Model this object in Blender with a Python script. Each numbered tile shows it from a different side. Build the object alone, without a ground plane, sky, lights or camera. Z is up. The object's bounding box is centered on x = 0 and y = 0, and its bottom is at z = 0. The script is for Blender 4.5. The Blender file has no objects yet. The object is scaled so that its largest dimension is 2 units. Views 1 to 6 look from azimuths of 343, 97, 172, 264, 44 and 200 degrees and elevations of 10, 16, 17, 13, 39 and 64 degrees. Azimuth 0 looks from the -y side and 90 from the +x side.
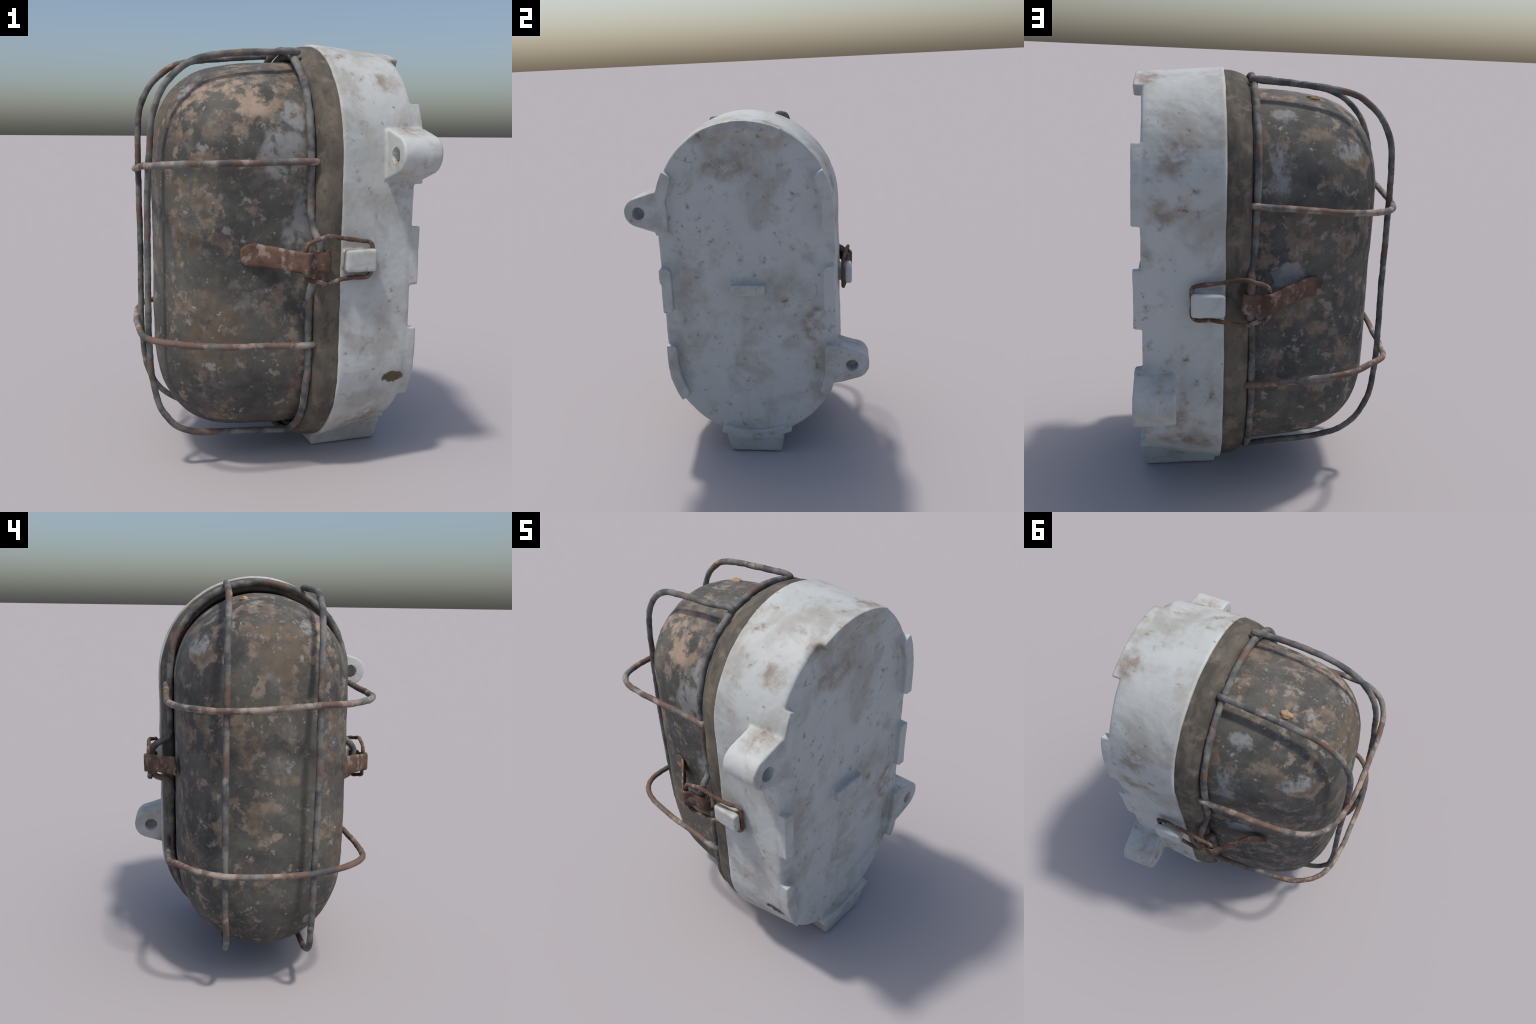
"""Old bulkhead lamp: glazed porcelain housing, rubber gasket, painted glass dome,
wire guard and two rusty over-centre latches.  Long axis = z, dome faces -x."""
import bpy, bmesh, math, random
from mathutils import Vector, Matrix, noise

random.seed(7)
COL = bpy.context.scene.collection

# ------------------------------------------------------------------ helpers
def new_object(name, bm_or_mesh, parent=None, mat=None, smooth=True):
    if isinstance(bm_or_mesh, bmesh.types.BMesh):
        me = bpy.data.meshes.new(name)
        bm_or_mesh.normal_update()
        bm_or_mesh.to_mesh(me)
        bm_or_mesh.free()
    else:
        me = bm_or_mesh
    ob = bpy.data.objects.new(name, me)
    COL.objects.link(ob)
    if parent:
        ob.parent = parent
    if mat:
        me.materials.clear()
        me.materials.append(mat)
    if smooth:
        me.polygons.foreach_set("use_smooth", [True] * len(me.polygons))
    return ob


def apply_modifiers(ob):
    dg = bpy.context.evaluated_depsgraph_get()
    dg.update()
    me = bpy.data.meshes.new_from_object(ob.evaluated_get(dg))
    old = ob.data
    ob.modifiers.clear()
    ob.data = me
    bpy.data.meshes.remove(old)
    return ob


def stadium(half_w, z0, z1, n_arc=64, n_side=40, yc=-0.006):
    """Closed outline in the yz plane (counter-clockwise seen from +x)."""
    half_w = max(half_w, 0.0005)
    zt, zb = z1 - half_w, z0 + half_w
    pts = []
    for i in range(n_arc):
        a = math.pi * i / n_arc
        pts.append((yc + half_w * math.cos(a), zt + half_w * math.sin(a)))
    for i in range(n_side):
        t = i / n_side
        pts.append((yc - half_w, zt + (zb - zt) * t))
    for i in range(n_arc):
        a = math.pi + math.pi * i / n_arc
        pts.append((yc + half_w * math.cos(a), zb + half_w * math.sin(a)))
    for i in range(n_side):
        t = i / n_side
        pts.append((yc + half_w, zb + (zt - zb) * t))
    return pts


def loft(rings, cap_first=True, cap_last=True, closed=False):
    """rings: list of lists of Vector with equal length."""
    bm = bmesh.new()
    vr = [[bm.verts.new(p) for p in r] for r in rings]
    n = len(vr[0])
    pairs = list(zip(vr[:-1], vr[1:]))
    if closed:
        pairs.append((vr[-1], vr[0]))
    for a, b in pairs:
        for i in range(n):
            j = (i + 1) % n
            bm.faces.new((a[i], a[j], b[j], b[i]))
    if not closed:
        if cap_first:
            bm.faces.new(list(reversed(vr[0])))
        if cap_last:
            bm.faces.new(vr[-1])
    bmesh.ops.recalc_face_normals(bm, faces=bm.faces[:])
    return bm


def catmull(points, step=0.008, closed=False):
    P = [Vector(p) for p in points]
    n = len(P)
    out = []
    segs = n if closed else n - 1
    for i in range(segs):
        if closed:
            p0, p1, p2, p3 = P[(i - 1) % n], P[i], P[(i + 1) % n], P[(i + 2) % n]
        else:
            p1, p2 = P[i], P[i + 1]
            p0 = P[i - 1] if i > 0 else p1 + (p1 - p2)
            p3 = P[i + 2] if i + 2 < n else p2 + (p2 - p1)
        # centripetal parametrisation keeps tight bends clean
        t1 = max((p1 - p0).length, 1e-5) ** 0.5
        t2 = t1 + max((p2 - p1).length, 1e-5) ** 0.5
        t3 = t2 + max((p3 - p2).length, 1e-5) ** 0.5
        k = max(2, int((p2 - p1).length / step))
        for s in range(k):
            t = t1 + (t2 - t1) * s / k
            a1 = p0 * ((t1 - t) / t1) + p1 * (t / t1)
            a2 = p1 * ((t2 - t) / (t2 - t1)) + p2 * ((t - t1) / (t2 - t1))
            a3 = p2 * ((t3 - t) / (t3 - t2)) + p3 * ((t - t2) / (t3 - t2))
            b1 = a1 * ((t2 - t) / t2) + a2 * (t / t2)
            b2 = a2 * ((t3 - t) / (t3 - t1)) + a3 * ((t - t1) / (t3 - t1))
            out.append(b1 * ((t2 - t) / (t2 - t1)) + b2 * ((t - t1) / (t2 - t1)))
    if not closed:
        out.append(P[-1].copy())
    return out


def tube(points, radius, closed=False, sides=14, step=0.008, lump=0.1, wobble=0.0015, seed=0.0):
    """Wire swept along a smooth path; corroded, so radius and course vary a little."""
    path = catmull(points, step, closed)
    n = len(path)
    off = Vector((seed * 3.1, seed * 1.7, seed * 2.3))
    path = [p + Vector(noise.noise_vector(p * 9 + off)) * wobble for p in path]
    tang = []
    for i in range(n):
        if closed:
            t = path[(i + 1) % n] - path[i - 1]
        else:
            t = path[min(i + 1, n - 1)] - path[max(i - 1, 0)]
        tang.append(t.normalized())
    nrm = tang[0].orthogonal().normalized()
    rings = []
    for i in range(n):
        if i:
            nrm = tang[i - 1].rotation_difference(tang[i]) @ nrm
            nrm = (nrm - tang[i] * nrm.dot(tang[i])).normalized()
        bi = tang[i].cross(nrm)
        end = 1.0
        if not closed:                       # rounded tips
            d = min(i, n - 1 - i) * step
            end = math.sqrt(max(0.08, 1 - max(0, 1 - d / radius) ** 2)) if d < radius else 1.0
        ring = []
        for s in range(sides):
            a = 2 * math.pi * s / sides
            d = nrm * math.cos(a) + bi * math.sin(a)
            q = path[i] + d * radius
            k = 1 + lump * noise.noise(q * 34 + off) + 0.5 * lump * noise.noise(q * 90 + off)
            ring.append(path[i] + d * radius * end * k)
        rings.append(ring)
    return loft(rings, closed=closed)


def rounded_box(lo, hi, r, taper=None, segments=3):
    bm = bmesh.new()
    bmesh.ops.create_cube(bm, size=1.0)
    lo, hi = Vector(lo), Vector(hi)
    for v in bm.verts:
        v.co = Vector(((lo[i] + hi[i]) / 2 + v.co[i] * (hi[i] - lo[i])) for i in range(3))
        if taper:
            v.co = taper(v.co)
    bmesh.ops.bevel(bm, geom=bm.edges[:], offset=r, segments=segments, profile=0.6, affect='EDGES')
    return bm


def prism(outline, x0, x1, r=0.0, segments=3):
    """Extrude a yz outline along x, optionally round its rims."""
    bm = bmesh.new()
    a = [bm.verts.new((x0, y, z)) for y, z in outline]
    b = [bm.verts.new((x1, y, z)) for y, z in outline]
    n = len(a)
    f0, f1 = bm.faces.new(a), bm.faces.new(list(reversed(b)))
    for i in range(n):
        j = (i + 1) % n
        bm.faces.new((a[i], b[i], b[j], a[j]))
    bmesh.ops.recalc_face_normals(bm, faces=bm.faces[:])
    if r > 0:
        geom = list(set(f0.edges[:] + f1.edges[:]))
        bmesh.ops.bevel(bm, geom=geom, offset=r, segments=segments, profile=0.5, affect='EDGES')
    return bm


def smoothstep(a, b, x):
    t = min(1, max(0, (x - a) / (b - a)))
    return t * t * (3 - 2 * t)

# ------------------------------------------------------------------ materials
class Nodes:
    """Small wrapper for building shader graphs."""
    def __init__(self, name, roughness=0.75, specular=0.3):
        self.mat = bpy.data.materials.new(name)
        self.mat.use_nodes = True
        self.t = self.mat.node_tree
        self.t.nodes.clear()
        self.out = self.t.nodes.new("ShaderNodeOutputMaterial")
        self.bsdf = self.t.nodes.new("ShaderNodeBsdfPrincipled")
        self.bsdf.inputs["Roughness"].default_value = roughness
        self.bsdf.inputs["Specular IOR Level"].default_value = specular
        self.t.links.new(self.bsdf.outputs[0], self.out.inputs[0])
        self.co = self.t.nodes.new("ShaderNodeTexCoord").outputs["Object"]

    def link(self, a, b):
        self.t.links.new(a, b)

    def vec(self, scale=(1, 1, 1), loc=(0, 0, 0), src=None):
        m = self.t.nodes.new("ShaderNodeMapping")
        m.inputs["Scale"].default_value = scale
        m.inputs["Location"].default_value = loc
        self.link(src or self.co, m.inputs["Vector"])
        return m.outputs[0]

    def noise(self, scale, detail=4, rough=0.55, distort=0.0, vec=None, colour=False):
        n = self.t.nodes.new("ShaderNodeTexNoise")
        n.inputs["Scale"].default_value = scale
        n.inputs["Detail"].default_value = detail
        n.inputs["Roughness"].default_value = rough
        n.inputs["Distortion"].default_value = distort
        self.link(vec or self.co, n.inputs["Vector"])
        return n.outputs["Color" if colour else "Fac"]

    def ramp(self, fac, lo, hi):
        m = self.t.nodes.new("ShaderNodeMapRange")
        m.interpolation_type = 'SMOOTHSTEP'
        m.inputs["From Min"].default_value = lo
        m.inputs["From Max"].default_value = hi
        self.link(fac, m.inputs["Value"])
        return m.outputs[0]

    def math(self, op, a, b=None):
        m = self.t.nodes.new("ShaderNodeMath")
        m.operation = op
        for i, v in enumerate((a, b)):
            if v is None:
                continue
            if isinstance(v, (int, float)):
                m.inputs[i].default_value = v
            else:
                self.link(v, m.inputs[i])
        return m.outputs[0]

    def mix(self, fac, a, b, mode='MIX'):
        m = self.t.nodes.new("ShaderNodeMix")
        m.data_type = 'RGBA'
        m.blend_type = mode
        for sock, v in (("A", a), ("B", b)):
            s = [i for i in m.inputs if i.name == sock and i.type == 'RGBA'][0]
            if isinstance(v, (tuple, list)):
                s.default_value = (*v, 1)
            else:
                self.link(v, s)
        f = [i for i in m.inputs if i.name == "Factor" and i.type == 'VALUE'][0]
        if isinstance(fac, (int, float)):
            f.default_value = fac
        else:
            self.link(fac, f)
        return [o for o in m.outputs if o.type == 'RGBA'][0]

    def warped(self, amount, scale):
        """Object coordinates pushed about by noise: ragged outlines for patches."""
        c = self.noise(scale, 5, 0.6, colour=True)
        s = self.t.nodes.new("ShaderNodeVectorMath")
        s.operation = 'SUBTRACT'
        self.link(c, s.inputs[0])
        s.inputs[1].default_value = (0.5, 0.5, 0.5)
        m = self.t.nodes.new("ShaderNodeVectorMath")
        m.operation = 'MULTIPLY_ADD'
        self.link(s.outputs[0], m.inputs[0])
        m.inputs[1].default_value = (amount,) * 3
        self.link(self.co, m.inputs[2])
        return m.outputs[0]

    def spot(self, vec, centre, radii, soft=0.5):
        """1 inside an ellipsoid about centre, falling to 0 at its rim."""
        s = self.t.nodes.new("ShaderNodeVectorMath")
        s.operation = 'SUBTRACT'
        self.link(vec, s.inputs[0])
        s.inputs[1].default_value = centre
        d = self.t.nodes.new("ShaderNodeVectorMath")
        d.operation = 'DIVIDE'
        self.link(s.outputs[0], d.inputs[0])
        d.inputs[1].default_value = radii
        l = self.t.nodes.new("ShaderNodeVectorMath")
        l.operation = 'LENGTH'
        self.link(d.outputs[0], l.inputs[0])
        return self.math('SUBTRACT', 1.0, self.ramp(l.outputs["Value"], 1.0 - soft, 1.0))

    def spots(self, vec, items, soft=0.5):
        acc = None
        for c, r in items:
            s = self.spot(vec, c, r, soft)
            acc = s if acc is None else self.math('MAXIMUM', acc, s)
        return acc

    def finish(self, colour, bump=None, strength=0.2, distance=0.004):
        self.link(colour, self.bsdf.inputs["Base Color"])
        if bump is not None:
            b = self.t.nodes.new("ShaderNodeBump")
            b.inputs["Strength"].default_value = strength
            b.inputs["Distance"].default_value = distance
            self.link(bump, b.inputs["Height"])
            self.link(b.outputs[0], self.bsdf.inputs["Normal"])
        return self.mat


def srgb(r, g, b):
    f = lambda c: (c / 255) / 12.92 if c <= 10 else ((c / 255 + 0.055) / 1.055) ** 2.4
    return (f(r), f(g), f(b))


def porcelain_material():
    n = Nodes("glazed_porcelain", 0.6, 0.3)
    broad = n.noise(2.6, 5, 0.6)
    col = n.mix(n.ramp(broad, 0.35, 0.7), srgb(185, 188, 186), srgb(176, 179, 176))
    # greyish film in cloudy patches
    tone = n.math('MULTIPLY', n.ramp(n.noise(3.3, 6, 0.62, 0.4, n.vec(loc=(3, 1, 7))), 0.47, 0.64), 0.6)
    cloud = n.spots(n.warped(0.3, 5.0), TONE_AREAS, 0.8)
    cloud = n.math('MULTIPLY', cloud, n.ramp(n.noise(7, 5, 0.65, 0.2, n.vec(loc=(6, 3, 3))), 0.30, 0.60))
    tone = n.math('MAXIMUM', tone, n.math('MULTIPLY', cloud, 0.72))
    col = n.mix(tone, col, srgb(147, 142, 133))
    # tan rust wash
    wash = n.math('MULTIPLY', n.ramp(n.noise(5.0, 6, 0.65, 0.3, n.vec(loc=(9, 4, 2))), 0.55, 0.72), 0.5)
    col = n.mix(wash, col, srgb(156, 140, 122))
    # named stains
    w = n.warped(0.16, 9.0)
    stains = n.spots(w, STAINS, 0.75)
    stains = n.math('MULTIPLY', stains, n.ramp(n.noise(16, 5, 0.65), 0.3, 0.62))
    col = n.mix(n.math('MULTIPLY', stains, 0.75), col, srgb(124, 106, 88))
    # dark specks with soft brown halo, gathered in clusters
    cluster = n.ramp(n.noise(3.0, 3, 0.5, 0, n.vec(loc=(1, 8, 5))), 0.40, 0.62)
    sp = n.noise(17, 3, 0.55, 0, n.vec(loc=(2, 2, 9)))
    halo = n.math('MULTIPLY', n.math('MULTIPLY', n.ramp(sp, 0.54, 0.70), cluster), 0.5)
    col = n.mix(halo, col, srgb(140, 126, 110))
    speck = n.math('MULTIPLY', n.math('MULTIPLY', n.ramp(sp, 0.66, 0.76), cluster), 0.85)
    col = n.mix(speck, col, srgb(88, 74, 62))
    fleck = n.ramp(n.noise(32, 2, 0.5, 0, n.vec(loc=(5, 3, 1))), 0.67, 0.76)
    col = n.mix(n.math('MULTIPLY', fleck, 0.5), col, srgb(112, 98, 84))
    col = n.mix(n.math('MULTIPLY', n.spots(n.co, HOLE_DIRT, 0.4), 0.8), col, srgb(146, 118, 92))
    # chipped glaze, bare brown body
    chip = n.spots(n.warped(0.05, 22.0), CHIPS, 0.25)
    col = n.mix(chip, col, n.mix(n.noise(30, 4), srgb(74, 62, 44), srgb(108, 90, 66)))
    grain = n.noise(60, 3, 0.6)
    return n.finish(col, grain, 0.12, 0.004)


def dome_material():
    n = Nodes("weathered_paint", 0.75, 0.25)
    col = n.mix(n.ramp(n.noise(3.0, 6, 0.65, 0.4), 0.36, 0.64), srgb(67, 67, 65), srgb(92, 90, 84))
    grit = n.noise(26, 5, 0.7)
    col = n.mix(n.math('MULTIPLY', n.ramp(grit, 0.46, 0.72), 0.4), col, srgb(106, 102, 96))
    # earthy brown mottles: clustered, soft-edged
    area = n.ramp(n.noise(3.2, 3, 0.5, 0, n.vec(loc=(7, 2, 5))), 0.36, 0.60)
    patch = n.noise(9.0, 6, 0.64, 0.12, n.vec(loc=(4, 7, 3)))
    brown = n.mix(n.ramp(n.noise(16, 4, 0.6), 0.35, 0.65), srgb(97, 87, 77), srgb(130, 116, 103))
    m = n.math('MULTIPLY', n.ramp(n.math('ADD', patch, n.math('MULTIPLY', area, 0.09)), 0.585, 0.665), 0.85)
    col = n.mix(m, col, brown)
    # pale pinkish flakes
    flake = n.noise(12, 6, 0.64, 0.1, n.vec(loc=(8, 1, 6)))
    col = n.mix(n.math('MULTIPLY', n.ramp(flake, 0.575, 0.66), 0.75), col, srgb(144, 131, 119))
    haze = n.noise(8, 6, 0.68, 0.1, n.vec(loc=(3, 9, 9)))
    col = n.mix(n.math('MULTIPLY', n.ramp(haze, 0.54, 0.70), 0.55), col, srgb(122, 119, 114))
    # big earth-coloured areas
    w = n.warped(0.26, 8.0)
    fine = n.noise(11, 6, 0.66, 0.15, n.vec(loc=(2, 5, 2)))
    tan = n.math('MULTIPLY', n.spots(w, TAN_PATCHES, 0.6), n.ramp(fine, 0.44, 0.58))
    col = n.mix(n.math('MULTIPLY', tan, 0.95), col, n.mix(n.noise(14, 4), srgb(128, 112, 97), srgb(176, 155, 137)))
    ochre = n.math('MULTIPLY', n.spots(w, OCHRE_PATCHES, 0.5), n.ramp(n.noise(11, 5, 0.65, 0.3), 0.30, 0.58))
    col = n.mix(n.math('MULTIPLY', ochre, 0.6), col, n.mix(n.noise(22, 4), srgb(94, 82, 68), srgb(120, 104, 86)))
    # bare grey areas where paint is gone
    bare = n.math('MULTIPLY', n.spots(n.warped(0.17, 10.0), BARE_PATCHES, 0.4), n.ramp(n.noise(15, 5, 0.65, 0.2), 0.34, 0.52))
    col = n.mix(n.math('MULTIPLY', bare, 0.85), col, n.mix(n.noise(30, 4), srgb(122, 124, 125), srgb(152, 152, 150)))
    # white splashes, clustered
    splash = n.ramp(n.noise(15, 4, 0.6, 0.2, n.vec(loc=(6, 6, 6))), 0.61, 0.71)
    col = n.mix(n.math('MULTIPLY', splash, 0.7), col, srgb(146, 144, 141))
    dots = n.ramp(n.noise(36, 2, 0.5, 0, n.vec(loc=(1, 9, 3))), 0.68, 0.76)
    col = n.mix(n.math('MULTIPLY', dots, 0.65), col, srgb(158, 154, 150))
    return n.finish(col, n.noise(48, 4, 0.65), 0.16, 0.004)


def rubber_material():
    n = Nodes("aged_rubber", 0.8, 0.25)
    v = n.vec(scale=(2.2, 1, 1))
    col = n.mix(n.ramp(n.noise(5, 6, 0.65, 0.2, v), 0.36, 0.66), srgb(72, 69, 63), srgb(102, 95, 85))
    col = n.mix(n.math('MULTIPLY', n.ramp(n.noise(11, 5, 0.65, 0.3, n.vec(loc=(4, 2, 2))), 0.52, 0.7), 0.6), col, srgb(128, 116, 102))
    col = n.mix(n.math('MULTIPLY', n.ramp(n.noise(20, 4, 0.6, 0, n.vec(loc=(1, 6, 2))), 0.58, 0.72), 0.5), col, srgb(60, 57, 53))
    return n.finish(col, n.noise(50, 4), 0.18, 0.004)


def wire_material(name, rust_lo, rust_hi):
    n = Nodes(name, 0.78, 0.25)
    grey = n.mix(n.ramp(n.noise(14, 4, 0.6), 0.35, 0.65), srgb(76, 77, 77), srgb(118, 117, 113))
    rust = n.mix(n.noise(24, 4, 0.6, 0, n.vec(loc=(3, 3, 3))), srgb(92, 70, 60), srgb(124, 98, 84))
    col = n.mix(n.math('MULTIPLY', n.ramp(n.noise(6.0, 5, 0.65, 0.2, n.vec(loc=(5, 2, 8))), rust_lo, rust_hi), 0.8), grey, rust)
    pale = n.ramp(n.noise(11, 4, 0.6, 0, n.vec(loc=(7, 2, 4))), rust_lo + 0.07, rust_hi + 0.10)
    col = n.mix(n.math('MULTIPLY', pale, 0.75), col, srgb(160, 148, 137))
    return n.finish(col, n.noise(80, 4), 0.25, 0.003)


def rust_material():
    n = Nodes("rusted_steel", 0.8, 0.25)
    col = n.mix(n.ramp(n.noise(13, 5, 0.65), 0.35, 0.65), srgb(78, 60, 51), srgb(104, 82, 70))
    col = n.mix(n.math('MULTIPLY', n.ramp(n.noise(20, 4, 0.6, 0, n.vec(loc=(2, 7, 4))), 0.52, 0.64), 0.75), col, srgb(144, 131, 123))
    col = n.mix(n.math('MULTIPLY', n.ramp(n.noise(18, 4, 0.6, 0, n.vec(loc=(6, 1, 1))), 0.60, 0.70), 0.6), col, srgb(122, 86, 56))
    return n.finish(col, n.noise(70, 4), 0.3, 0.003)


def earth_material():
    n = Nodes("dried_earth", 0.9, 0.2)
    return n.finish(n.mix(n.noise(40, 4), srgb(146, 120, 92), srgb(176, 148, 118)))

# colour patches: (centre, radii) in object space
STAINS = [
    ((0.44, 0.48, 1.66), (0.10, 0.10, 0.13)),
    ((0.47, 0.50, 1.42), (0.10, 0.08, 0.09)),
    ((0.56, 0.14, 1.95), (0.09, 0.13, 0.06)),
    ((0.57, -0.22, 1.90), (0.05, 0.10, 0.06)),
    ((0.52, -0.54, 1.59), (0.09, 0.10, 0.04)),
    ((0.48, -0.40, 1.80), (0.10, 0.10, 0.06)),
    ((0.44, 0.50, 0.46), (0.08, 0.08, 0.12)),
    ((0.38, 0.44, 0.30), (0.22, 0.16, 0.10)),
    ((0.40, -0.36, 0.22), (0.24, 0.16, 0.12)),
    ((0.58, 0.35, 0.80), (0.06, 0.10, 0.22)),
    ((0.58, -0.10, 1.72), (0.05, 0.22, 0.10)),
]
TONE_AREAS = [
    ((0.60, 0.20, 0.98), (0.10, 0.24, 0.30)),
    ((0.60, -0.05, 1.72), (0.10, 0.28, 0.15)),
    ((0.60, -0.36, 1.05), (0.10, 0.14, 0.42)),
    ((0.60, 0.44, 0.60), (0.12, 0.26, 0.22)),
    ((0.60, -0.44, 0.48), (0.08, 0.10, 0.20)),
    ((0.50, 0.00, 0.08), (0.30, 0.42, 0.14)),
    ((0.60, 0.00, 1.92), (0.08, 0.26, 0.06)),
    ((0.60, -0.58, 1.50), (0.06, 0.14, 0.14)),
]
HOLE_DIRT = [((0.47, -0.588, 1.46), (0.05, 0.045, 0.03)), ((0.47, 0.574, 0.575), (0.05, 0.045, 0.03))]
CHIPS = [((0.515, -0.49, 0.46), (0.062, 0.06, 0.034))]
TAN_PATCHES = [
    ((-0.22, -0.32, 1.74), (0.28, 0.20, 0.17)),
    ((-0.34, -0.25, 1.70), (0.16, 0.14, 0.12)),
]
OCHRE_PATCHES = [
    ((-0.48, -0.04, 1.66), (0.18, 0.15, 0.19)),
    ((-0.32, -0.38, 0.72), (0.20, 0.12, 0.26)),
]
BARE_PATCHES = [
    ((-0.02, -0.43, 1.49), (0.12, 0.10, 0.13)),
    ((0.03, -0.40, 1.66), (0.06, 0.08, 0.08)),
    ((0.06, -0.43, 1.18), (0.08, 0.10, 0.17)),
    ((-0.01, 0.43, 1.60), (0.075, 0.12, 0.17)),
    ((-0.33, 0.33, 1.69), (0.09, 0.11, 0.07)),
    ((-0.02, 0.28, 1.82), (0.06, 0.06, 0.05)),
    ((-0.06, 0.42, 1.12), (0.10, 0.08, 0.06)),
    ((-0.40, -0.20, 1.78), (0.06, 0.05, 0.10)),
]

PORCELAIN = porcelain_material()
PAINT = dome_material()
RUBBER = rubber_material()
WIRE = wire_material("galvanised_wire", 0.53, 0.62)
HOOP_WIRE = wire_material("rusty_galvanised_wire", 0.42, 0.53)
RUST = rust_material()
EARTH = earth_material()

# ------------------------------------------------------------------ root
lamp = bpy.data.objects.new("bulkhead_lamp", None)
COL.objects.link(lamp)
lamp["label"] = "weathered oval bulkhead lamp with porcelain base and wire cage"
lamp["category"] = "wall lamp"

# ------------------------------------------------------------------ porcelain housing
RIM_X, BACK_X, PAD_X = 0.222, 0.580, 0.617
RIM = (0.514, 0.034, 2.001)          # half width, bottom, top at the rim
BACK = (0.493, 0.106, 1.972)         # the same at the back plate


def housing_section(t, inset=0.0):
    w = RIM[0] + (BACK[0] - RIM[0]) * t - inset
    z0 = RIM[1] + (BACK[1] - RIM[1]) * t + inset
    z1 = RIM[2] + (BACK[2] - RIM[2]) * t - inset
    return w, z0, z1


def housing_half_width(x):
    return housing_section((x - RIM_X) / (BACK_X - RIM_X))[0]


def shell_bm():
    rings = []
    prof = [(0.0, 0.012), (0.006, 0.003), (0.03, 0.0), (0.3, 0.0), (0.6, 0.0), (0.93, 0.0),
            (0.98, 0.003), (1.0, 0.011)]
    for t, inset in prof:
        x = RIM_X + (BACK_X - RIM_X) * t
        rings.append([Vector((x, y, z)) for y, z in stadium(*housing_section(t, inset))])
    return loft(rings)


def rib_outline(points, width):
    """Band of given width on the inner side of a run of back-edge points."""
    n = len(points)
    inner = []
    length = sum(math.dist(p, q) for p, q in zip(points[:-1], points[1:]))
    run = 0.0
    full = width
    for i, (y, z) in enumerate(points):
        if i:
            run += math.dist(points[i - 1], points[i])
        e = min(run, length - run) / 0.030           # rounded inner corners
        width = full * (0.45 + 0.55 * math.sqrt(max(0.0, 1 - (1 - min(e, 1)) ** 2)))
        a, b = points[max(i - 1, 0)], points[min(i + 1, n - 1)]
        ty, tz = b[0] - a[0], b[1] - a[1]
        l = math.hypot(ty, tz)
        inner.append((y - tz / l * width, z + ty / l * width))
    return points + inner[::-1]


def back_edge(inset):
    """Dense stadium near the back rim."""
    return stadium(BACK[0] - inset, BACK[1] + inset, BACK[2] - inset, 160, 200)


def rib_bm(test, width=0.064, inset=0.003):
    pts = back_edge(inset)
    keep = [test(y, z) for y, z in pts]
    n = len(pts)
    start = next(i for i in range(n) if keep[i] and not keep[i - 1])
    run = []
    i = start
    while keep[i % n]:
        run.append(pts[i % n])
        i += 1
    return prism(rib_outline(run[:-1] + [run[-1]], width - inset), BACK_X - 0.05, PAD_X, 0.0)


RIBS = [
    lambda y, z: z > 1.7 and abs(y) < 0.225,
    lambda y, z: z < 0.4 and abs(y) < 0.215,
    lambda y, z: y < 0 and 1.36 < z < 1.715,
    lambda y, z: y < 0 and 0.895 < z < 1.168,
    lambda y, z: y < 0 and 0.345 < z < 0.70,
    lambda y, z: y > 0 and 1.36 < z < 1.705,
    lambda y, z: y > 0 and 0.895 < z < 1.168,
    lambda y, z: y > 0 and 0.375 < z < 0.70,
]


def lug_bm(side, zc):
    """Screw lug: rounded ear with straight flanks running into the side wall."""
    cy, r = 0.588, 0.083
    o = []
    for i in range(25):
        a = math.radians(-82 + 164 * i / 24)
        o.append((side * (cy + r * math.cos(a)), zc + r * math.sin(a)))
    o += [(side * 0.51, zc + 0.110), (side * 0.43, zc + 0.120), (side * 0.43, zc - 0.120), (side * 0.51, zc - 0.110)]
    return prism(o, 0.432, PAD_X - 0.002, 0.007)


def foot_bm():
    def taper(c):
        k = (c.z - 0.05) / 0.05
        c.y *= 1 + 0.05 * k
        if c.x < 0.4:
            c.x -= 0.008 * k
        else:
            c.x += 0.010 * k
        return c
    return rounded_box((0.234, -0.165, 0.0), (0.606, 0.153, 0.12), 0.016, taper)


def hook_bm(side):
    """Catch for the latch bail: square stem with a wider cap, groove behind."""
    bm = rounded_box((0.228, side * 0.49 if side > 0 else -0.555, 0.996), (0.335, 0.555 if side > 0 else -0.49, 1.076), 0.008)
    cap = rounded_box((0.224, 0.541 if side > 0 else -0.580, 0.986), (0.370, 0.580 if side > 0 else -0.541, 1.086), 0.013)
    me = bpy.data.meshes.new("tmp")
    cap.to_mesh(me)
    cap.free()
    bm.from_mesh(me)
    bpy.data.meshes.remove(me)
    return bm


def bar_bm():
    return rounded_box((BACK_X - 0.05, -0.104, 0.998), (PAD_X + 0.004, 0.098, 1.064), 0.012)


LUG_Z = {-1: 1.490, 1: 0.580}
HOLE_Y = {-1: -0.588, 1: 0.574}
pieces = [shell_bm(), foot_bm(), bar_bm(), lug_bm(-1, LUG_Z[-1]), lug_bm(1, LUG_Z[1]), hook_bm(-1), hook_bm(1)]
pieces += [rib_bm(t, 0.046 if i == 1 else 0.064, -0.008 if i == 1 else 0.001) for i, t in enumerate(RIBS)]

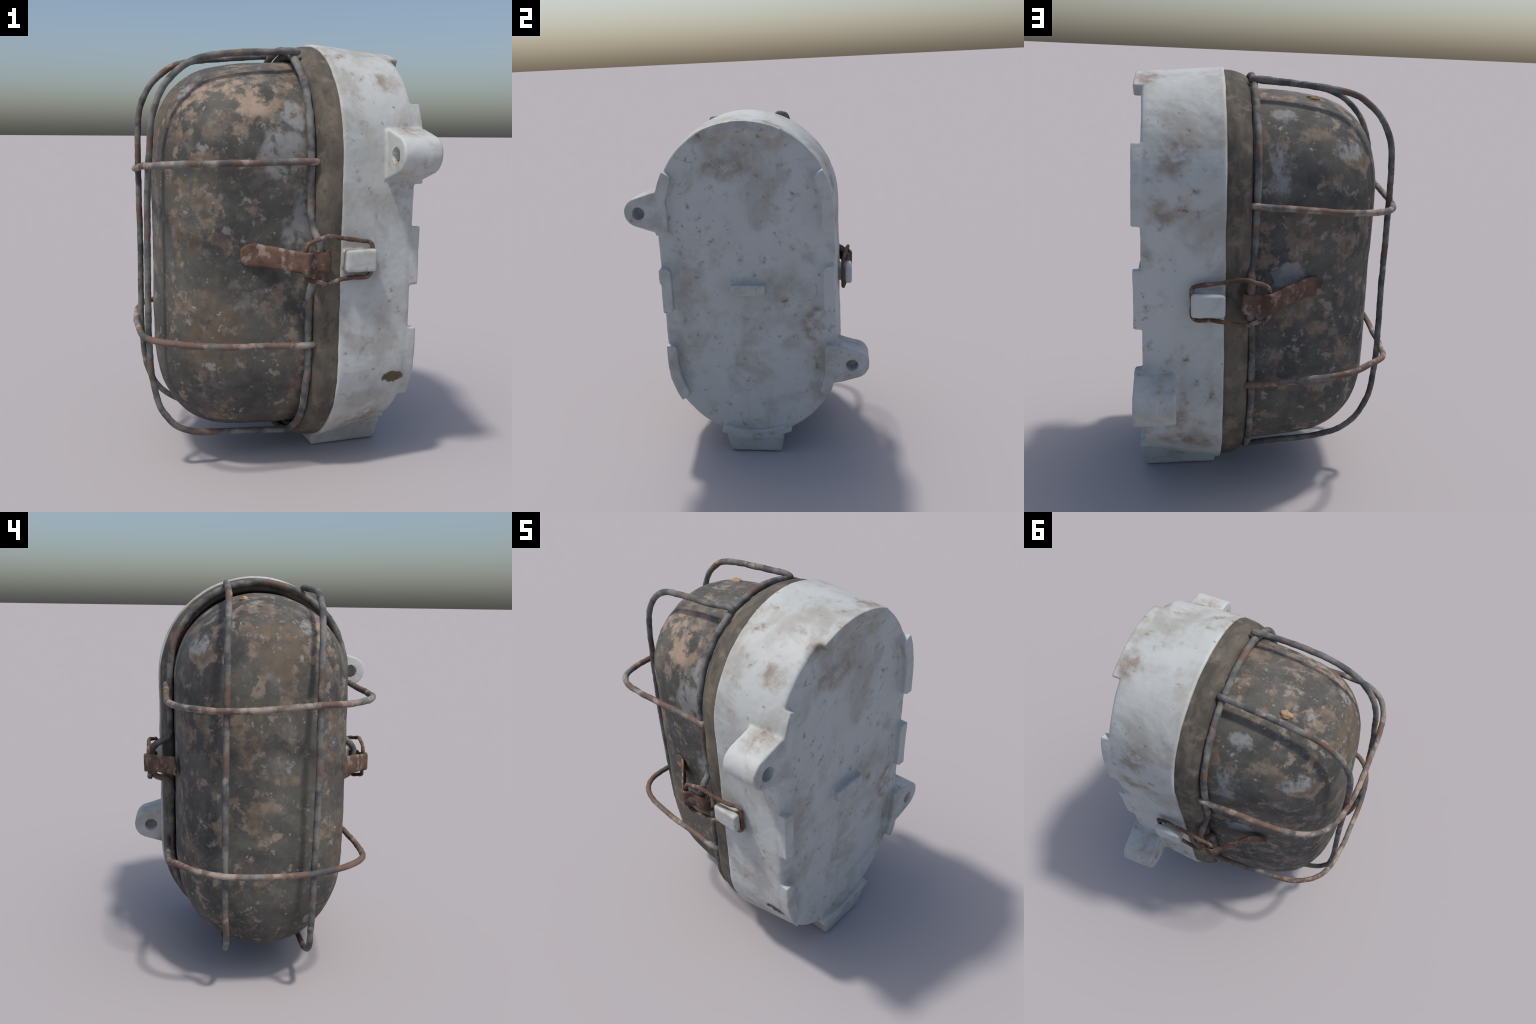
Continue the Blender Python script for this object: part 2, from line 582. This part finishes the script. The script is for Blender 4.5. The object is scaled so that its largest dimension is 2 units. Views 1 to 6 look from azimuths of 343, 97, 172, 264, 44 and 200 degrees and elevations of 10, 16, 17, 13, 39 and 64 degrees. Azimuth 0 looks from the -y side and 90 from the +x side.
joined = bmesh.new()
for p in pieces:
    me = bpy.data.meshes.new("tmp")
    p.to_mesh(me)
    p.free()
    joined.from_mesh(me)
    bpy.data.meshes.remove(me)
body = new_object("housing_raw", joined)
m = body.modifiers.new("fuse", 'REMESH')
m.mode = 'VOXEL'
m.voxel_size = 0.0055
m.adaptivity = 0.0
m = body.modifiers.new("soften", 'SMOOTH')
m.factor = 0.5
m.iterations = 3
apply_modifiers(body)

# bore the screw holes
for side in (-1, 1):
    bm = bmesh.new()
    for x in (0.40, 0.66):                       # clogged with dirt half way
        bmesh.ops.create_cone(bm, cap_ends=True, segments=40, radius1=0.036, radius2=0.036, depth=0.22,
                              matrix=Matrix.Translation((x, HOLE_Y[side], LUG_Z[side] - 0.003)) @ Matrix.Rotation(math.pi / 2, 4, 'Y'))
    drill = new_object("drill", bm)
    m = body.modifiers.new("bore", 'BOOLEAN')
    m.operation = 'DIFFERENCE'
    m.solver = 'EXACT'
    m.object = drill
    apply_modifiers(body)
    bpy.data.objects.remove(drill)

# hand-cast unevenness, pits and the chip
me = body.data
nrm = [v.normal.copy() for v in me.vertices]
for v, nv in zip(me.vertices, nrm):
    c = v.co
    d = 0.0030 * noise.noise(c * 4.0) + 0.0016 * noise.noise(c * 13.0) + 0.0008 * noise.noise(c * 38.0)
    pit = noise.noise(c * 34 + Vector((5, 5, 5)))
    if pit > 0.60:
        d += 0.002 * (pit - 0.60) / 0.3
    for (cc, rr) in CHIPS:
        q = Vector(((c[i] - cc[i]) / rr[i] for i in range(3))).length
        d -= 0.009 * (1 - smoothstep(0.5, 1.05, q + 0.25 * noise.noise(c * 30)))
    v.co = c + nv * d
zmin = min(v.co.z for v in me.vertices)
for v in me.vertices:
    if v.co.z < 0.006:
        v.co.z = max(v.co.z, 0.0)
me.polygons.foreach_set("use_smooth", [True] * len(me.polygons))
me.update()


def region_of(c):
    side = -1 if c.y < 0 else 1
    w = housing_half_width(c.x)
    if abs(c.y) > w + 0.006:
        if abs(c.z - 1.036) < 0.07 and c.x < 0.40:
            return ("catch_hook", side)
        if abs(c.z - LUG_Z[side]) < 0.13 and c.x > 0.41:
            return ("mounting_lug", side)
    if abs(c.y) < 0.18 and c.z < 0.055 and c.x > 0.225 and abs(c.y) < 0.175:
        if c.z < 0.025 + 0.09 * max(0, (c.x - 0.22) / 0.36):
            return ("foot", 0)
    if c.x > BACK_X + 0.006:
        if abs(c.y) < 0.13 and 0.98 < c.z < 1.08:
            return ("stacking_rib", 8)
        if abs(c.y) > housing_half_width(BACK_X) - 0.004 and abs(c.z - LUG_Z[side]) < 0.12:
            return ("mounting_lug", side)
        best = min(range(8), key=lambda i: min((c.y - p[0]) ** 2 + (c.z - p[1]) ** 2 for p in RIB_SAMPLES[i]))
        return ("stacking_rib", best)
    return ("housing", 0)


RIB_SAMPLES = []
for t in RIBS:
    RIB_SAMPLES.append([p for p in back_edge(0.026) if t(*p)][::12])


def split_body(src, classify, mat, parent):
    """Cut one smooth surface into named parts that keep the whole body's normals."""
    me = src.data
    vn = [v.normal.copy() for v in me.vertices]
    groups = {}
    for p in me.polygons:
        groups.setdefault(classify(p.center), []).append(p.index)
    for key in sorted(groups, key=lambda k: (k[0] != "housing", k[0], k[1])):
        remap, verts, faces, normals = {}, [], [], []
        for pi in groups[key]:
            f = []
            for vi in me.polygons[pi].vertices:
                if vi not in remap:
                    remap[vi] = len(verts)
                    verts.append(me.vertices[vi].co[:])
                    normals.append(vn[vi])
                f.append(remap[vi])
            faces.append(f)
        nm = bpy.data.meshes.new(key[0])
        nm.from_pydata(verts, [], faces)
        nm.update()
        ob = new_object(key[0], nm, parent, mat)
        nm.normals_split_custom_set_from_vertices(normals)
    bpy.data.objects.remove(src)


split_body(body, region_of, PORCELAIN, lamp)

# ------------------------------------------------------------------ gasket
G_W, G_Z0, G_Z1 = 0.504, 0.052, 1.988
g_prof = [  # (x, inset) round the section of the rubber seal
    (0.240, 0.000), (0.215, -0.001), (0.190, 0.000), (0.165, 0.004), (0.145, 0.010), (0.128, 0.018), (0.116, 0.030),
    (0.110, 0.044), (0.112, 0.058), (0.122, 0.066), (0.140, 0.070), (0.165, 0.076), (0.200, 0.082), (0.240, 0.082)]
rings = []
for x, ins in g_prof:
    ring = []
    for y, z in stadium(G_W - ins, G_Z0 + ins, G_Z1 - ins, 90, 90, -0.009):
        c = Vector((x, y, z))
        k = 0.0030 * noise.noise(c * 7 + Vector((3, 0, 0))) + 0.0018 * noise.noise(c * 22)
        ctr = Vector((x, 0, min(max(z, 0.55), 1.49)))
        ring.append(c + (c - ctr).normalized() * k + Vector((0.004 * noise.noise(c * 6), 0, 0)))
    rings.append(ring)
new_object("gasket", loft(rings, closed=True), lamp, RUBBER)

# ------------------------------------------------------------------ dome
D_W, D_Z0, D_Z1, D_YC = 0.436, 0.122, 1.915, -0.011
d_prof = [(0.215, 0.0), (0.10, 0.002), (0.00, 0.007), (-0.10, 0.014), (-0.18, 0.024), (-0.264, 0.040), (-0.325, 0.064),
          (-0.378, 0.098), (-0.425, 0.143), (-0.462, 0.198), (-0.488, 0.254), (-0.506, 0.316), (-0.517, 0.374), (-0.523, 0.420), (-0.524, 0.4394)]
curve = catmull([(x, i, 0) for x, i in d_prof], 0.011)
rings = []
for q in curve:
    ins = min(max(q.y, 0.0), D_W - 0.0006)
    ring = []
    wide = D_W - 0.93 * ins                      # flatter across than along
    for y, z in stadium(wide, D_Z0 + ins, D_Z1 - ins, 90, 110, D_YC):
        y += 0.014 * smoothstep(0.75, 0.25, z) * smoothstep(0.1, -0.4, y)
        c = Vector((q.x, y, z))
        # the long front is gently bowed
        bow = (0.006 * smoothstep(1.5, 0.9, z) - 0.003) * smoothstep(-0.2, -0.5, q.x)
        ctr = Vector((0.0, 0, min(max(z, 0.6), 1.4)))
        d = 0.004 * noise.noise(c * 3.2) + 0.0022 * noise.noise(c * 11) + 0.0012 * noise.noise(c * 30)
        ring.append(c + (c - ctr).normalized() * d + Vector((bow, 0, 0)))
    rings.append(ring)
dome = new_object("glass_dome", loft(rings, cap_first=True, cap_last=True), lamp, PAINT)

# crumb of earth stuck to the top
bm = bmesh.new()
bmesh.ops.create_icosphere(bm, subdivisions=3, radius=1.0)
for v in bm.verts:
    k = 1 + 0.45 * noise.noise(v.co * 1.6 + Vector((2, 1, 0)))
    v.co = Vector((-0.187 + 0.030 * v.co.x * k, 0.085 + 0.022 * v.co.y * k, 1.878 + 0.015 * v.co.z * k))
new_object("earth_crumb", bm, lamp, EARTH)

# ------------------------------------------------------------------ cage
def frame_path():
    cy, w, z0, z1 = -0.014, 0.460, 0.092, 1.966
    zt, zb = z1 - w, z0 + w
    pts = []
    for i in range(17):
        a = math.pi * i / 16
        pts.append((0.092, cy + w * math.cos(a), zt + w * math.sin(a)))
    # left flank with the kink that carries the latch
    def flank(side):
        y = cy + side * w
        o = side * 0.546
        return [(0.094, y, 1.33), (0.098, y, 1.215), (0.108, y + side * 0.012, 1.168), (0.114, o - side * 0.02, 1.128), (0.116, o, 1.095),
                (0.116, o, 1.04), (0.116, o, 0.985), (0.114, o - side * 0.02, 0.955), (0.108, y + side * 0.012, 0.930), (0.098, y, 0.885), (0.094, y, 0.76)]
    pts += flank(-1)
    for i in range(17):
        a = math.pi + math.pi * i / 16
        pts.append((0.092, cy + w * math.cos(a), zb + w * math.sin(a)))
    pts += list(reversed(flank(1)))
    return pts


cage = new_object("cage_frame", tube(frame_path(), 0.0168, closed=True, seed=1, lump=0.16, wobble=0.004), lamp, WIRE)

WIRES = {
    "upright +y": [(0.118, 0.150, 1.950), (0.085, 0.156, 1.958), (0.000, 0.160, 1.953), (-0.111, 0.163, 1.943), (-0.248, 0.168, 1.930), (-0.333, 0.170, 1.916),
                   (-0.396, 0.173, 1.894), (-0.444, 0.176, 1.860), (-0.486, 0.179, 1.820), (-0.520, 0.182, 1.770), (-0.544, 0.185, 1.715),
                   (-0.558, 0.187, 1.630), (-0.564, 0.190, 1.420), (-0.561, 0.193, 1.140), (-0.562, 0.195, 0.850), (-0.564, 0.196, 0.655),
                   (-0.560, 0.194, 0.540), (-0.544, 0.190, 0.406), (-0.518, 0.186, 0.333), (-0.482, 0.184, 0.272), (-0.395, 0.182, 0.200),
                   (-0.261, 0.180, 0.162), (-0.099, 0.180, 0.146), (0.105, 0.182, 0.126)],
    "upright -y": [(0.122, -0.236, 1.936), (0.090, -0.240, 1.942), (0.020, -0.249, 1.936), (-0.117, -0.254, 1.927), (-0.237, -0.251, 1.918), (-0.312, -0.245, 1.906),
                   (-0.377, -0.240, 1.882), (-0.436, -0.237, 1.844), (-0.481, -0.233, 1.798), (-0.521, -0.228, 1.733), (-0.549, -0.223, 1.638), (-0.567, -0.219, 1.450),
                   (-0.578, -0.219, 1.154), (-0.581, -0.216, 0.880), (-0.581, -0.211, 0.665), (-0.575, -0.210, 0.540), (-0.565, -0.210, 0.440), (-0.536, -0.213, 0.320),
                   (-0.504, -0.216, 0.268), (-0.465, -0.218, 0.222), (-0.378, -0.217, 0.178), (-0.277, -0.216, 0.166), (-0.099, -0.214, 0.152), (0.105, -0.210, 0.128)],
    "hoop upper": [(0.128, 0.456, 1.449), (0.090, 0.464, 1.447), (-0.040, 0.460, 1.438), (-0.198, 0.456, 1.427), (-0.306, 0.452, 1.421), (-0.395, 0.438, 1.418), (-0.450, 0.417, 1.417), (-0.504, 0.376, 1.416),
                   (-0.542, 0.319, 1.412), (-0.572, 0.225, 1.408), (-0.588, 0.100, 1.411), (-0.592, 0.000, 1.418), (-0.594, -0.120, 1.428), (-0.594, -0.234, 1.437), (-0.582, -0.330, 1.440),
                   (-0.554, -0.400, 1.446), (-0.514, -0.448, 1.450), (-0.450, -0.480, 1.453), (-0.356, -0.491, 1.454), (-0.196, -0.494, 1.456), (-0.040, -0.490, 1.459), (0.085, -0.492, 1.460), (0.128, -0.484, 1.460)],
    "hoop lower": [(0.128, 0.462, 0.610), (0.09, 0.468, 0.612), (-0.139, 0.462, 0.626), (-0.30, 0.458, 0.645), (-0.40, 0.448, 0.662), (-0.46, 0.428, 0.680), (-0.515, 0.390, 0.686), (-0.556, 0.330, 0.676),
                   (-0.584, 0.235, 0.662), (-0.598, 0.120, 0.656), (-0.602, 0.0, 0.654), (-0.606, -0.11, 0.660), (-0.605, -0.211, 0.668), (-0.594, -0.300, 0.678), (-0.572, -0.372, 0.688),
                   (-0.530, -0.428, 0.692), (-0.470, -0.464, 0.690), (-0.390, -0.484, 0.682), (-0.201, -0.496, 0.668), (-0.04, -0.494, 0.658), (0.085, -0.492, 0.651), (0.128, -0.484, 0.650)],
}
for k, (name, pts) in enumerate(WIRES.items()):
    r = 0.0150 if "upright" in name else 0.0148
    new_object("cage_wire", tube(pts, r, seed=k + 2.5, lump=0.12, wobble=0.003), cage, WIRE if "upright" in name else HOOP_WIRE)

# ------------------------------------------------------------------ latches
def strip(profile, heights, thick, side, name_seed):
    """Sheet-metal strip: profile in xy (|y| given), z band (low, high) per point."""
    n = len(profile)
    # dense resample
    path = catmull([(p[0], p[1], 0) for p in profile], 0.006)
    band = catmull([(h[0], h[1], 0) for h in heights], 0.004)
    # arc-length match
    def arclen(seq):
        s = [0.0]
        for a, b in zip(seq[:-1], seq[1:]):
            s.append(s[-1] + (b - a).length)
        return s
    ctrl = [Vector((p[0], p[1], 0)) for p in profile]
    sc = arclen(ctrl)
    sp = arclen(path)
    rings = []
    for i, q in enumerate(path):
        t = sp[i] / sp[-1] * sc[-1]
        k = next((j for j in range(n - 1) if sc[j + 1] >= t - 1e-9), n - 2)
        f = (t - sc[k]) / (sc[k + 1] - sc[k])
        lo = heights[k][0] + (heights[k + 1][0] - heights[k][0]) * f
        hi = heights[k][1] + (heights[k + 1][1] - heights[k][1]) * f
        a, b = path[max(i - 1, 0)], path[min(i + 1, len(path) - 1)]
        tg = (b - a).normalized()
        nv = Vector((-tg.y, tg.x, 0)) * (thick / 2)
        ring = []
        mz = 10
        for s in range(mz + 1):
            z = lo + (hi - lo) * s / mz
            edge = 0.55 if s in (0, mz) else 1.0
            c = q + nv * edge
            ring.append(Vector((c.x, c.y, z)))
        for s in range(mz, -1, -1):
            z = lo + (hi - lo) * s / mz
            edge = 0.55 if s in (0, mz) else 1.0
            c = q - nv * edge
            ring.append(Vector((c.x, c.y, z)))
        ring = [Vector((p.x, side * p.y, p.z)) + Vector(noise.noise_vector(p * 22 + Vector((name_seed, 0, 0)))) * 0.0025 for p in ring]
        rings.append(ring)
    return loft(rings)


def latch(side):
    if side > 0:
        prof = [(0.128, 0.522), (0.142, 0.532), (0.146, 0.548), (0.134, 0.560), (0.116, 0.564), (0.096, 0.562), (0.072, 0.562), (0.048, 0.578), (0.030, 0.576), (0.012, 0.560),
                (-0.030, 0.523), (-0.080, 0.477), (-0.125, 0.440), (-0.160, 0.424), (-0.190, 0.420), (-0.222, 0.416)]
        base = [(0.996, 1.084)] * 6 + [(0.994, 1.086), (0.996, 1.090), (1.000, 1.094), (1.006, 1.096), (1.012, 1.100), (1.020, 1.107), (1.024, 1.114), (1.027, 1.118), (1.030, 1.116), (1.050, 1.094)]
        yb, dz = 0.553, 0.0
    else:
        prof = [(0.128, 0.530), (0.148, 0.536), (0.156, 0.554), (0.144, 0.570), (0.122, 0.575), (0.098, 0.572), (0.072, 0.574), (0.052, 0.596), (0.034, 0.600), (0.014, 0.582),
                (-0.030, 0.543), (-0.075, 0.500), (-0.115, 0.462), (-0.150, 0.440), (-0.180, 0.430), (-0.208, 0.426)]
        base = [(0.996, 1.082)] * 6 + [(0.994, 1.084), (0.994, 1.086), (0.996, 1.088), (0.998, 1.090), (1.002, 1.096), (1.006, 1.101), (1.008, 1.106), (1.008, 1.110), (1.012, 1.108), (1.030, 1.085)]
        yb, dz = 0.575, 0.0
    lever = new_object("latch_lever", strip(prof, base, 0.012, side, 3.0 + side), lamp, RUST)
    s = side
    y0 = yb + 0.004
    bail = [(0.036, s * y0, 1.040), (0.036, s * y0, 1.098), (0.044, s * y0, 1.118), (0.058, s * y0, 1.126), (0.095, s * (y0 + .002), 1.138), (0.142, s * y0, 1.150), (0.20, s * (y0 - 0.008), 1.140),
            (0.30, s * (y0 - 0.024), 1.122), (0.352, s * 0.531, 1.112), (0.366, s * 0.529, 1.098), (0.366, s * 0.528, 1.036), (0.362, s * 0.528, 0.974), (0.345, s * 0.530, 0.958),
            (0.28, s * 0.538, 0.960), (0.20, s * 0.548, 0.952), (0.142, s * 0.556, 0.942), (0.095, s * (y0 - .004), 0.954), (0.056, s * y0, 0.966), (0.042, s * y0, 0.972), (0.036, s * y0, 0.985)]
    new_object("latch_bail", tube(bail, 0.0098, closed=True, sides=12, step=0.005, lump=0.22, wobble=0.003, seed=8 + side), lever, RUST)


latch(1)
latch(-1)
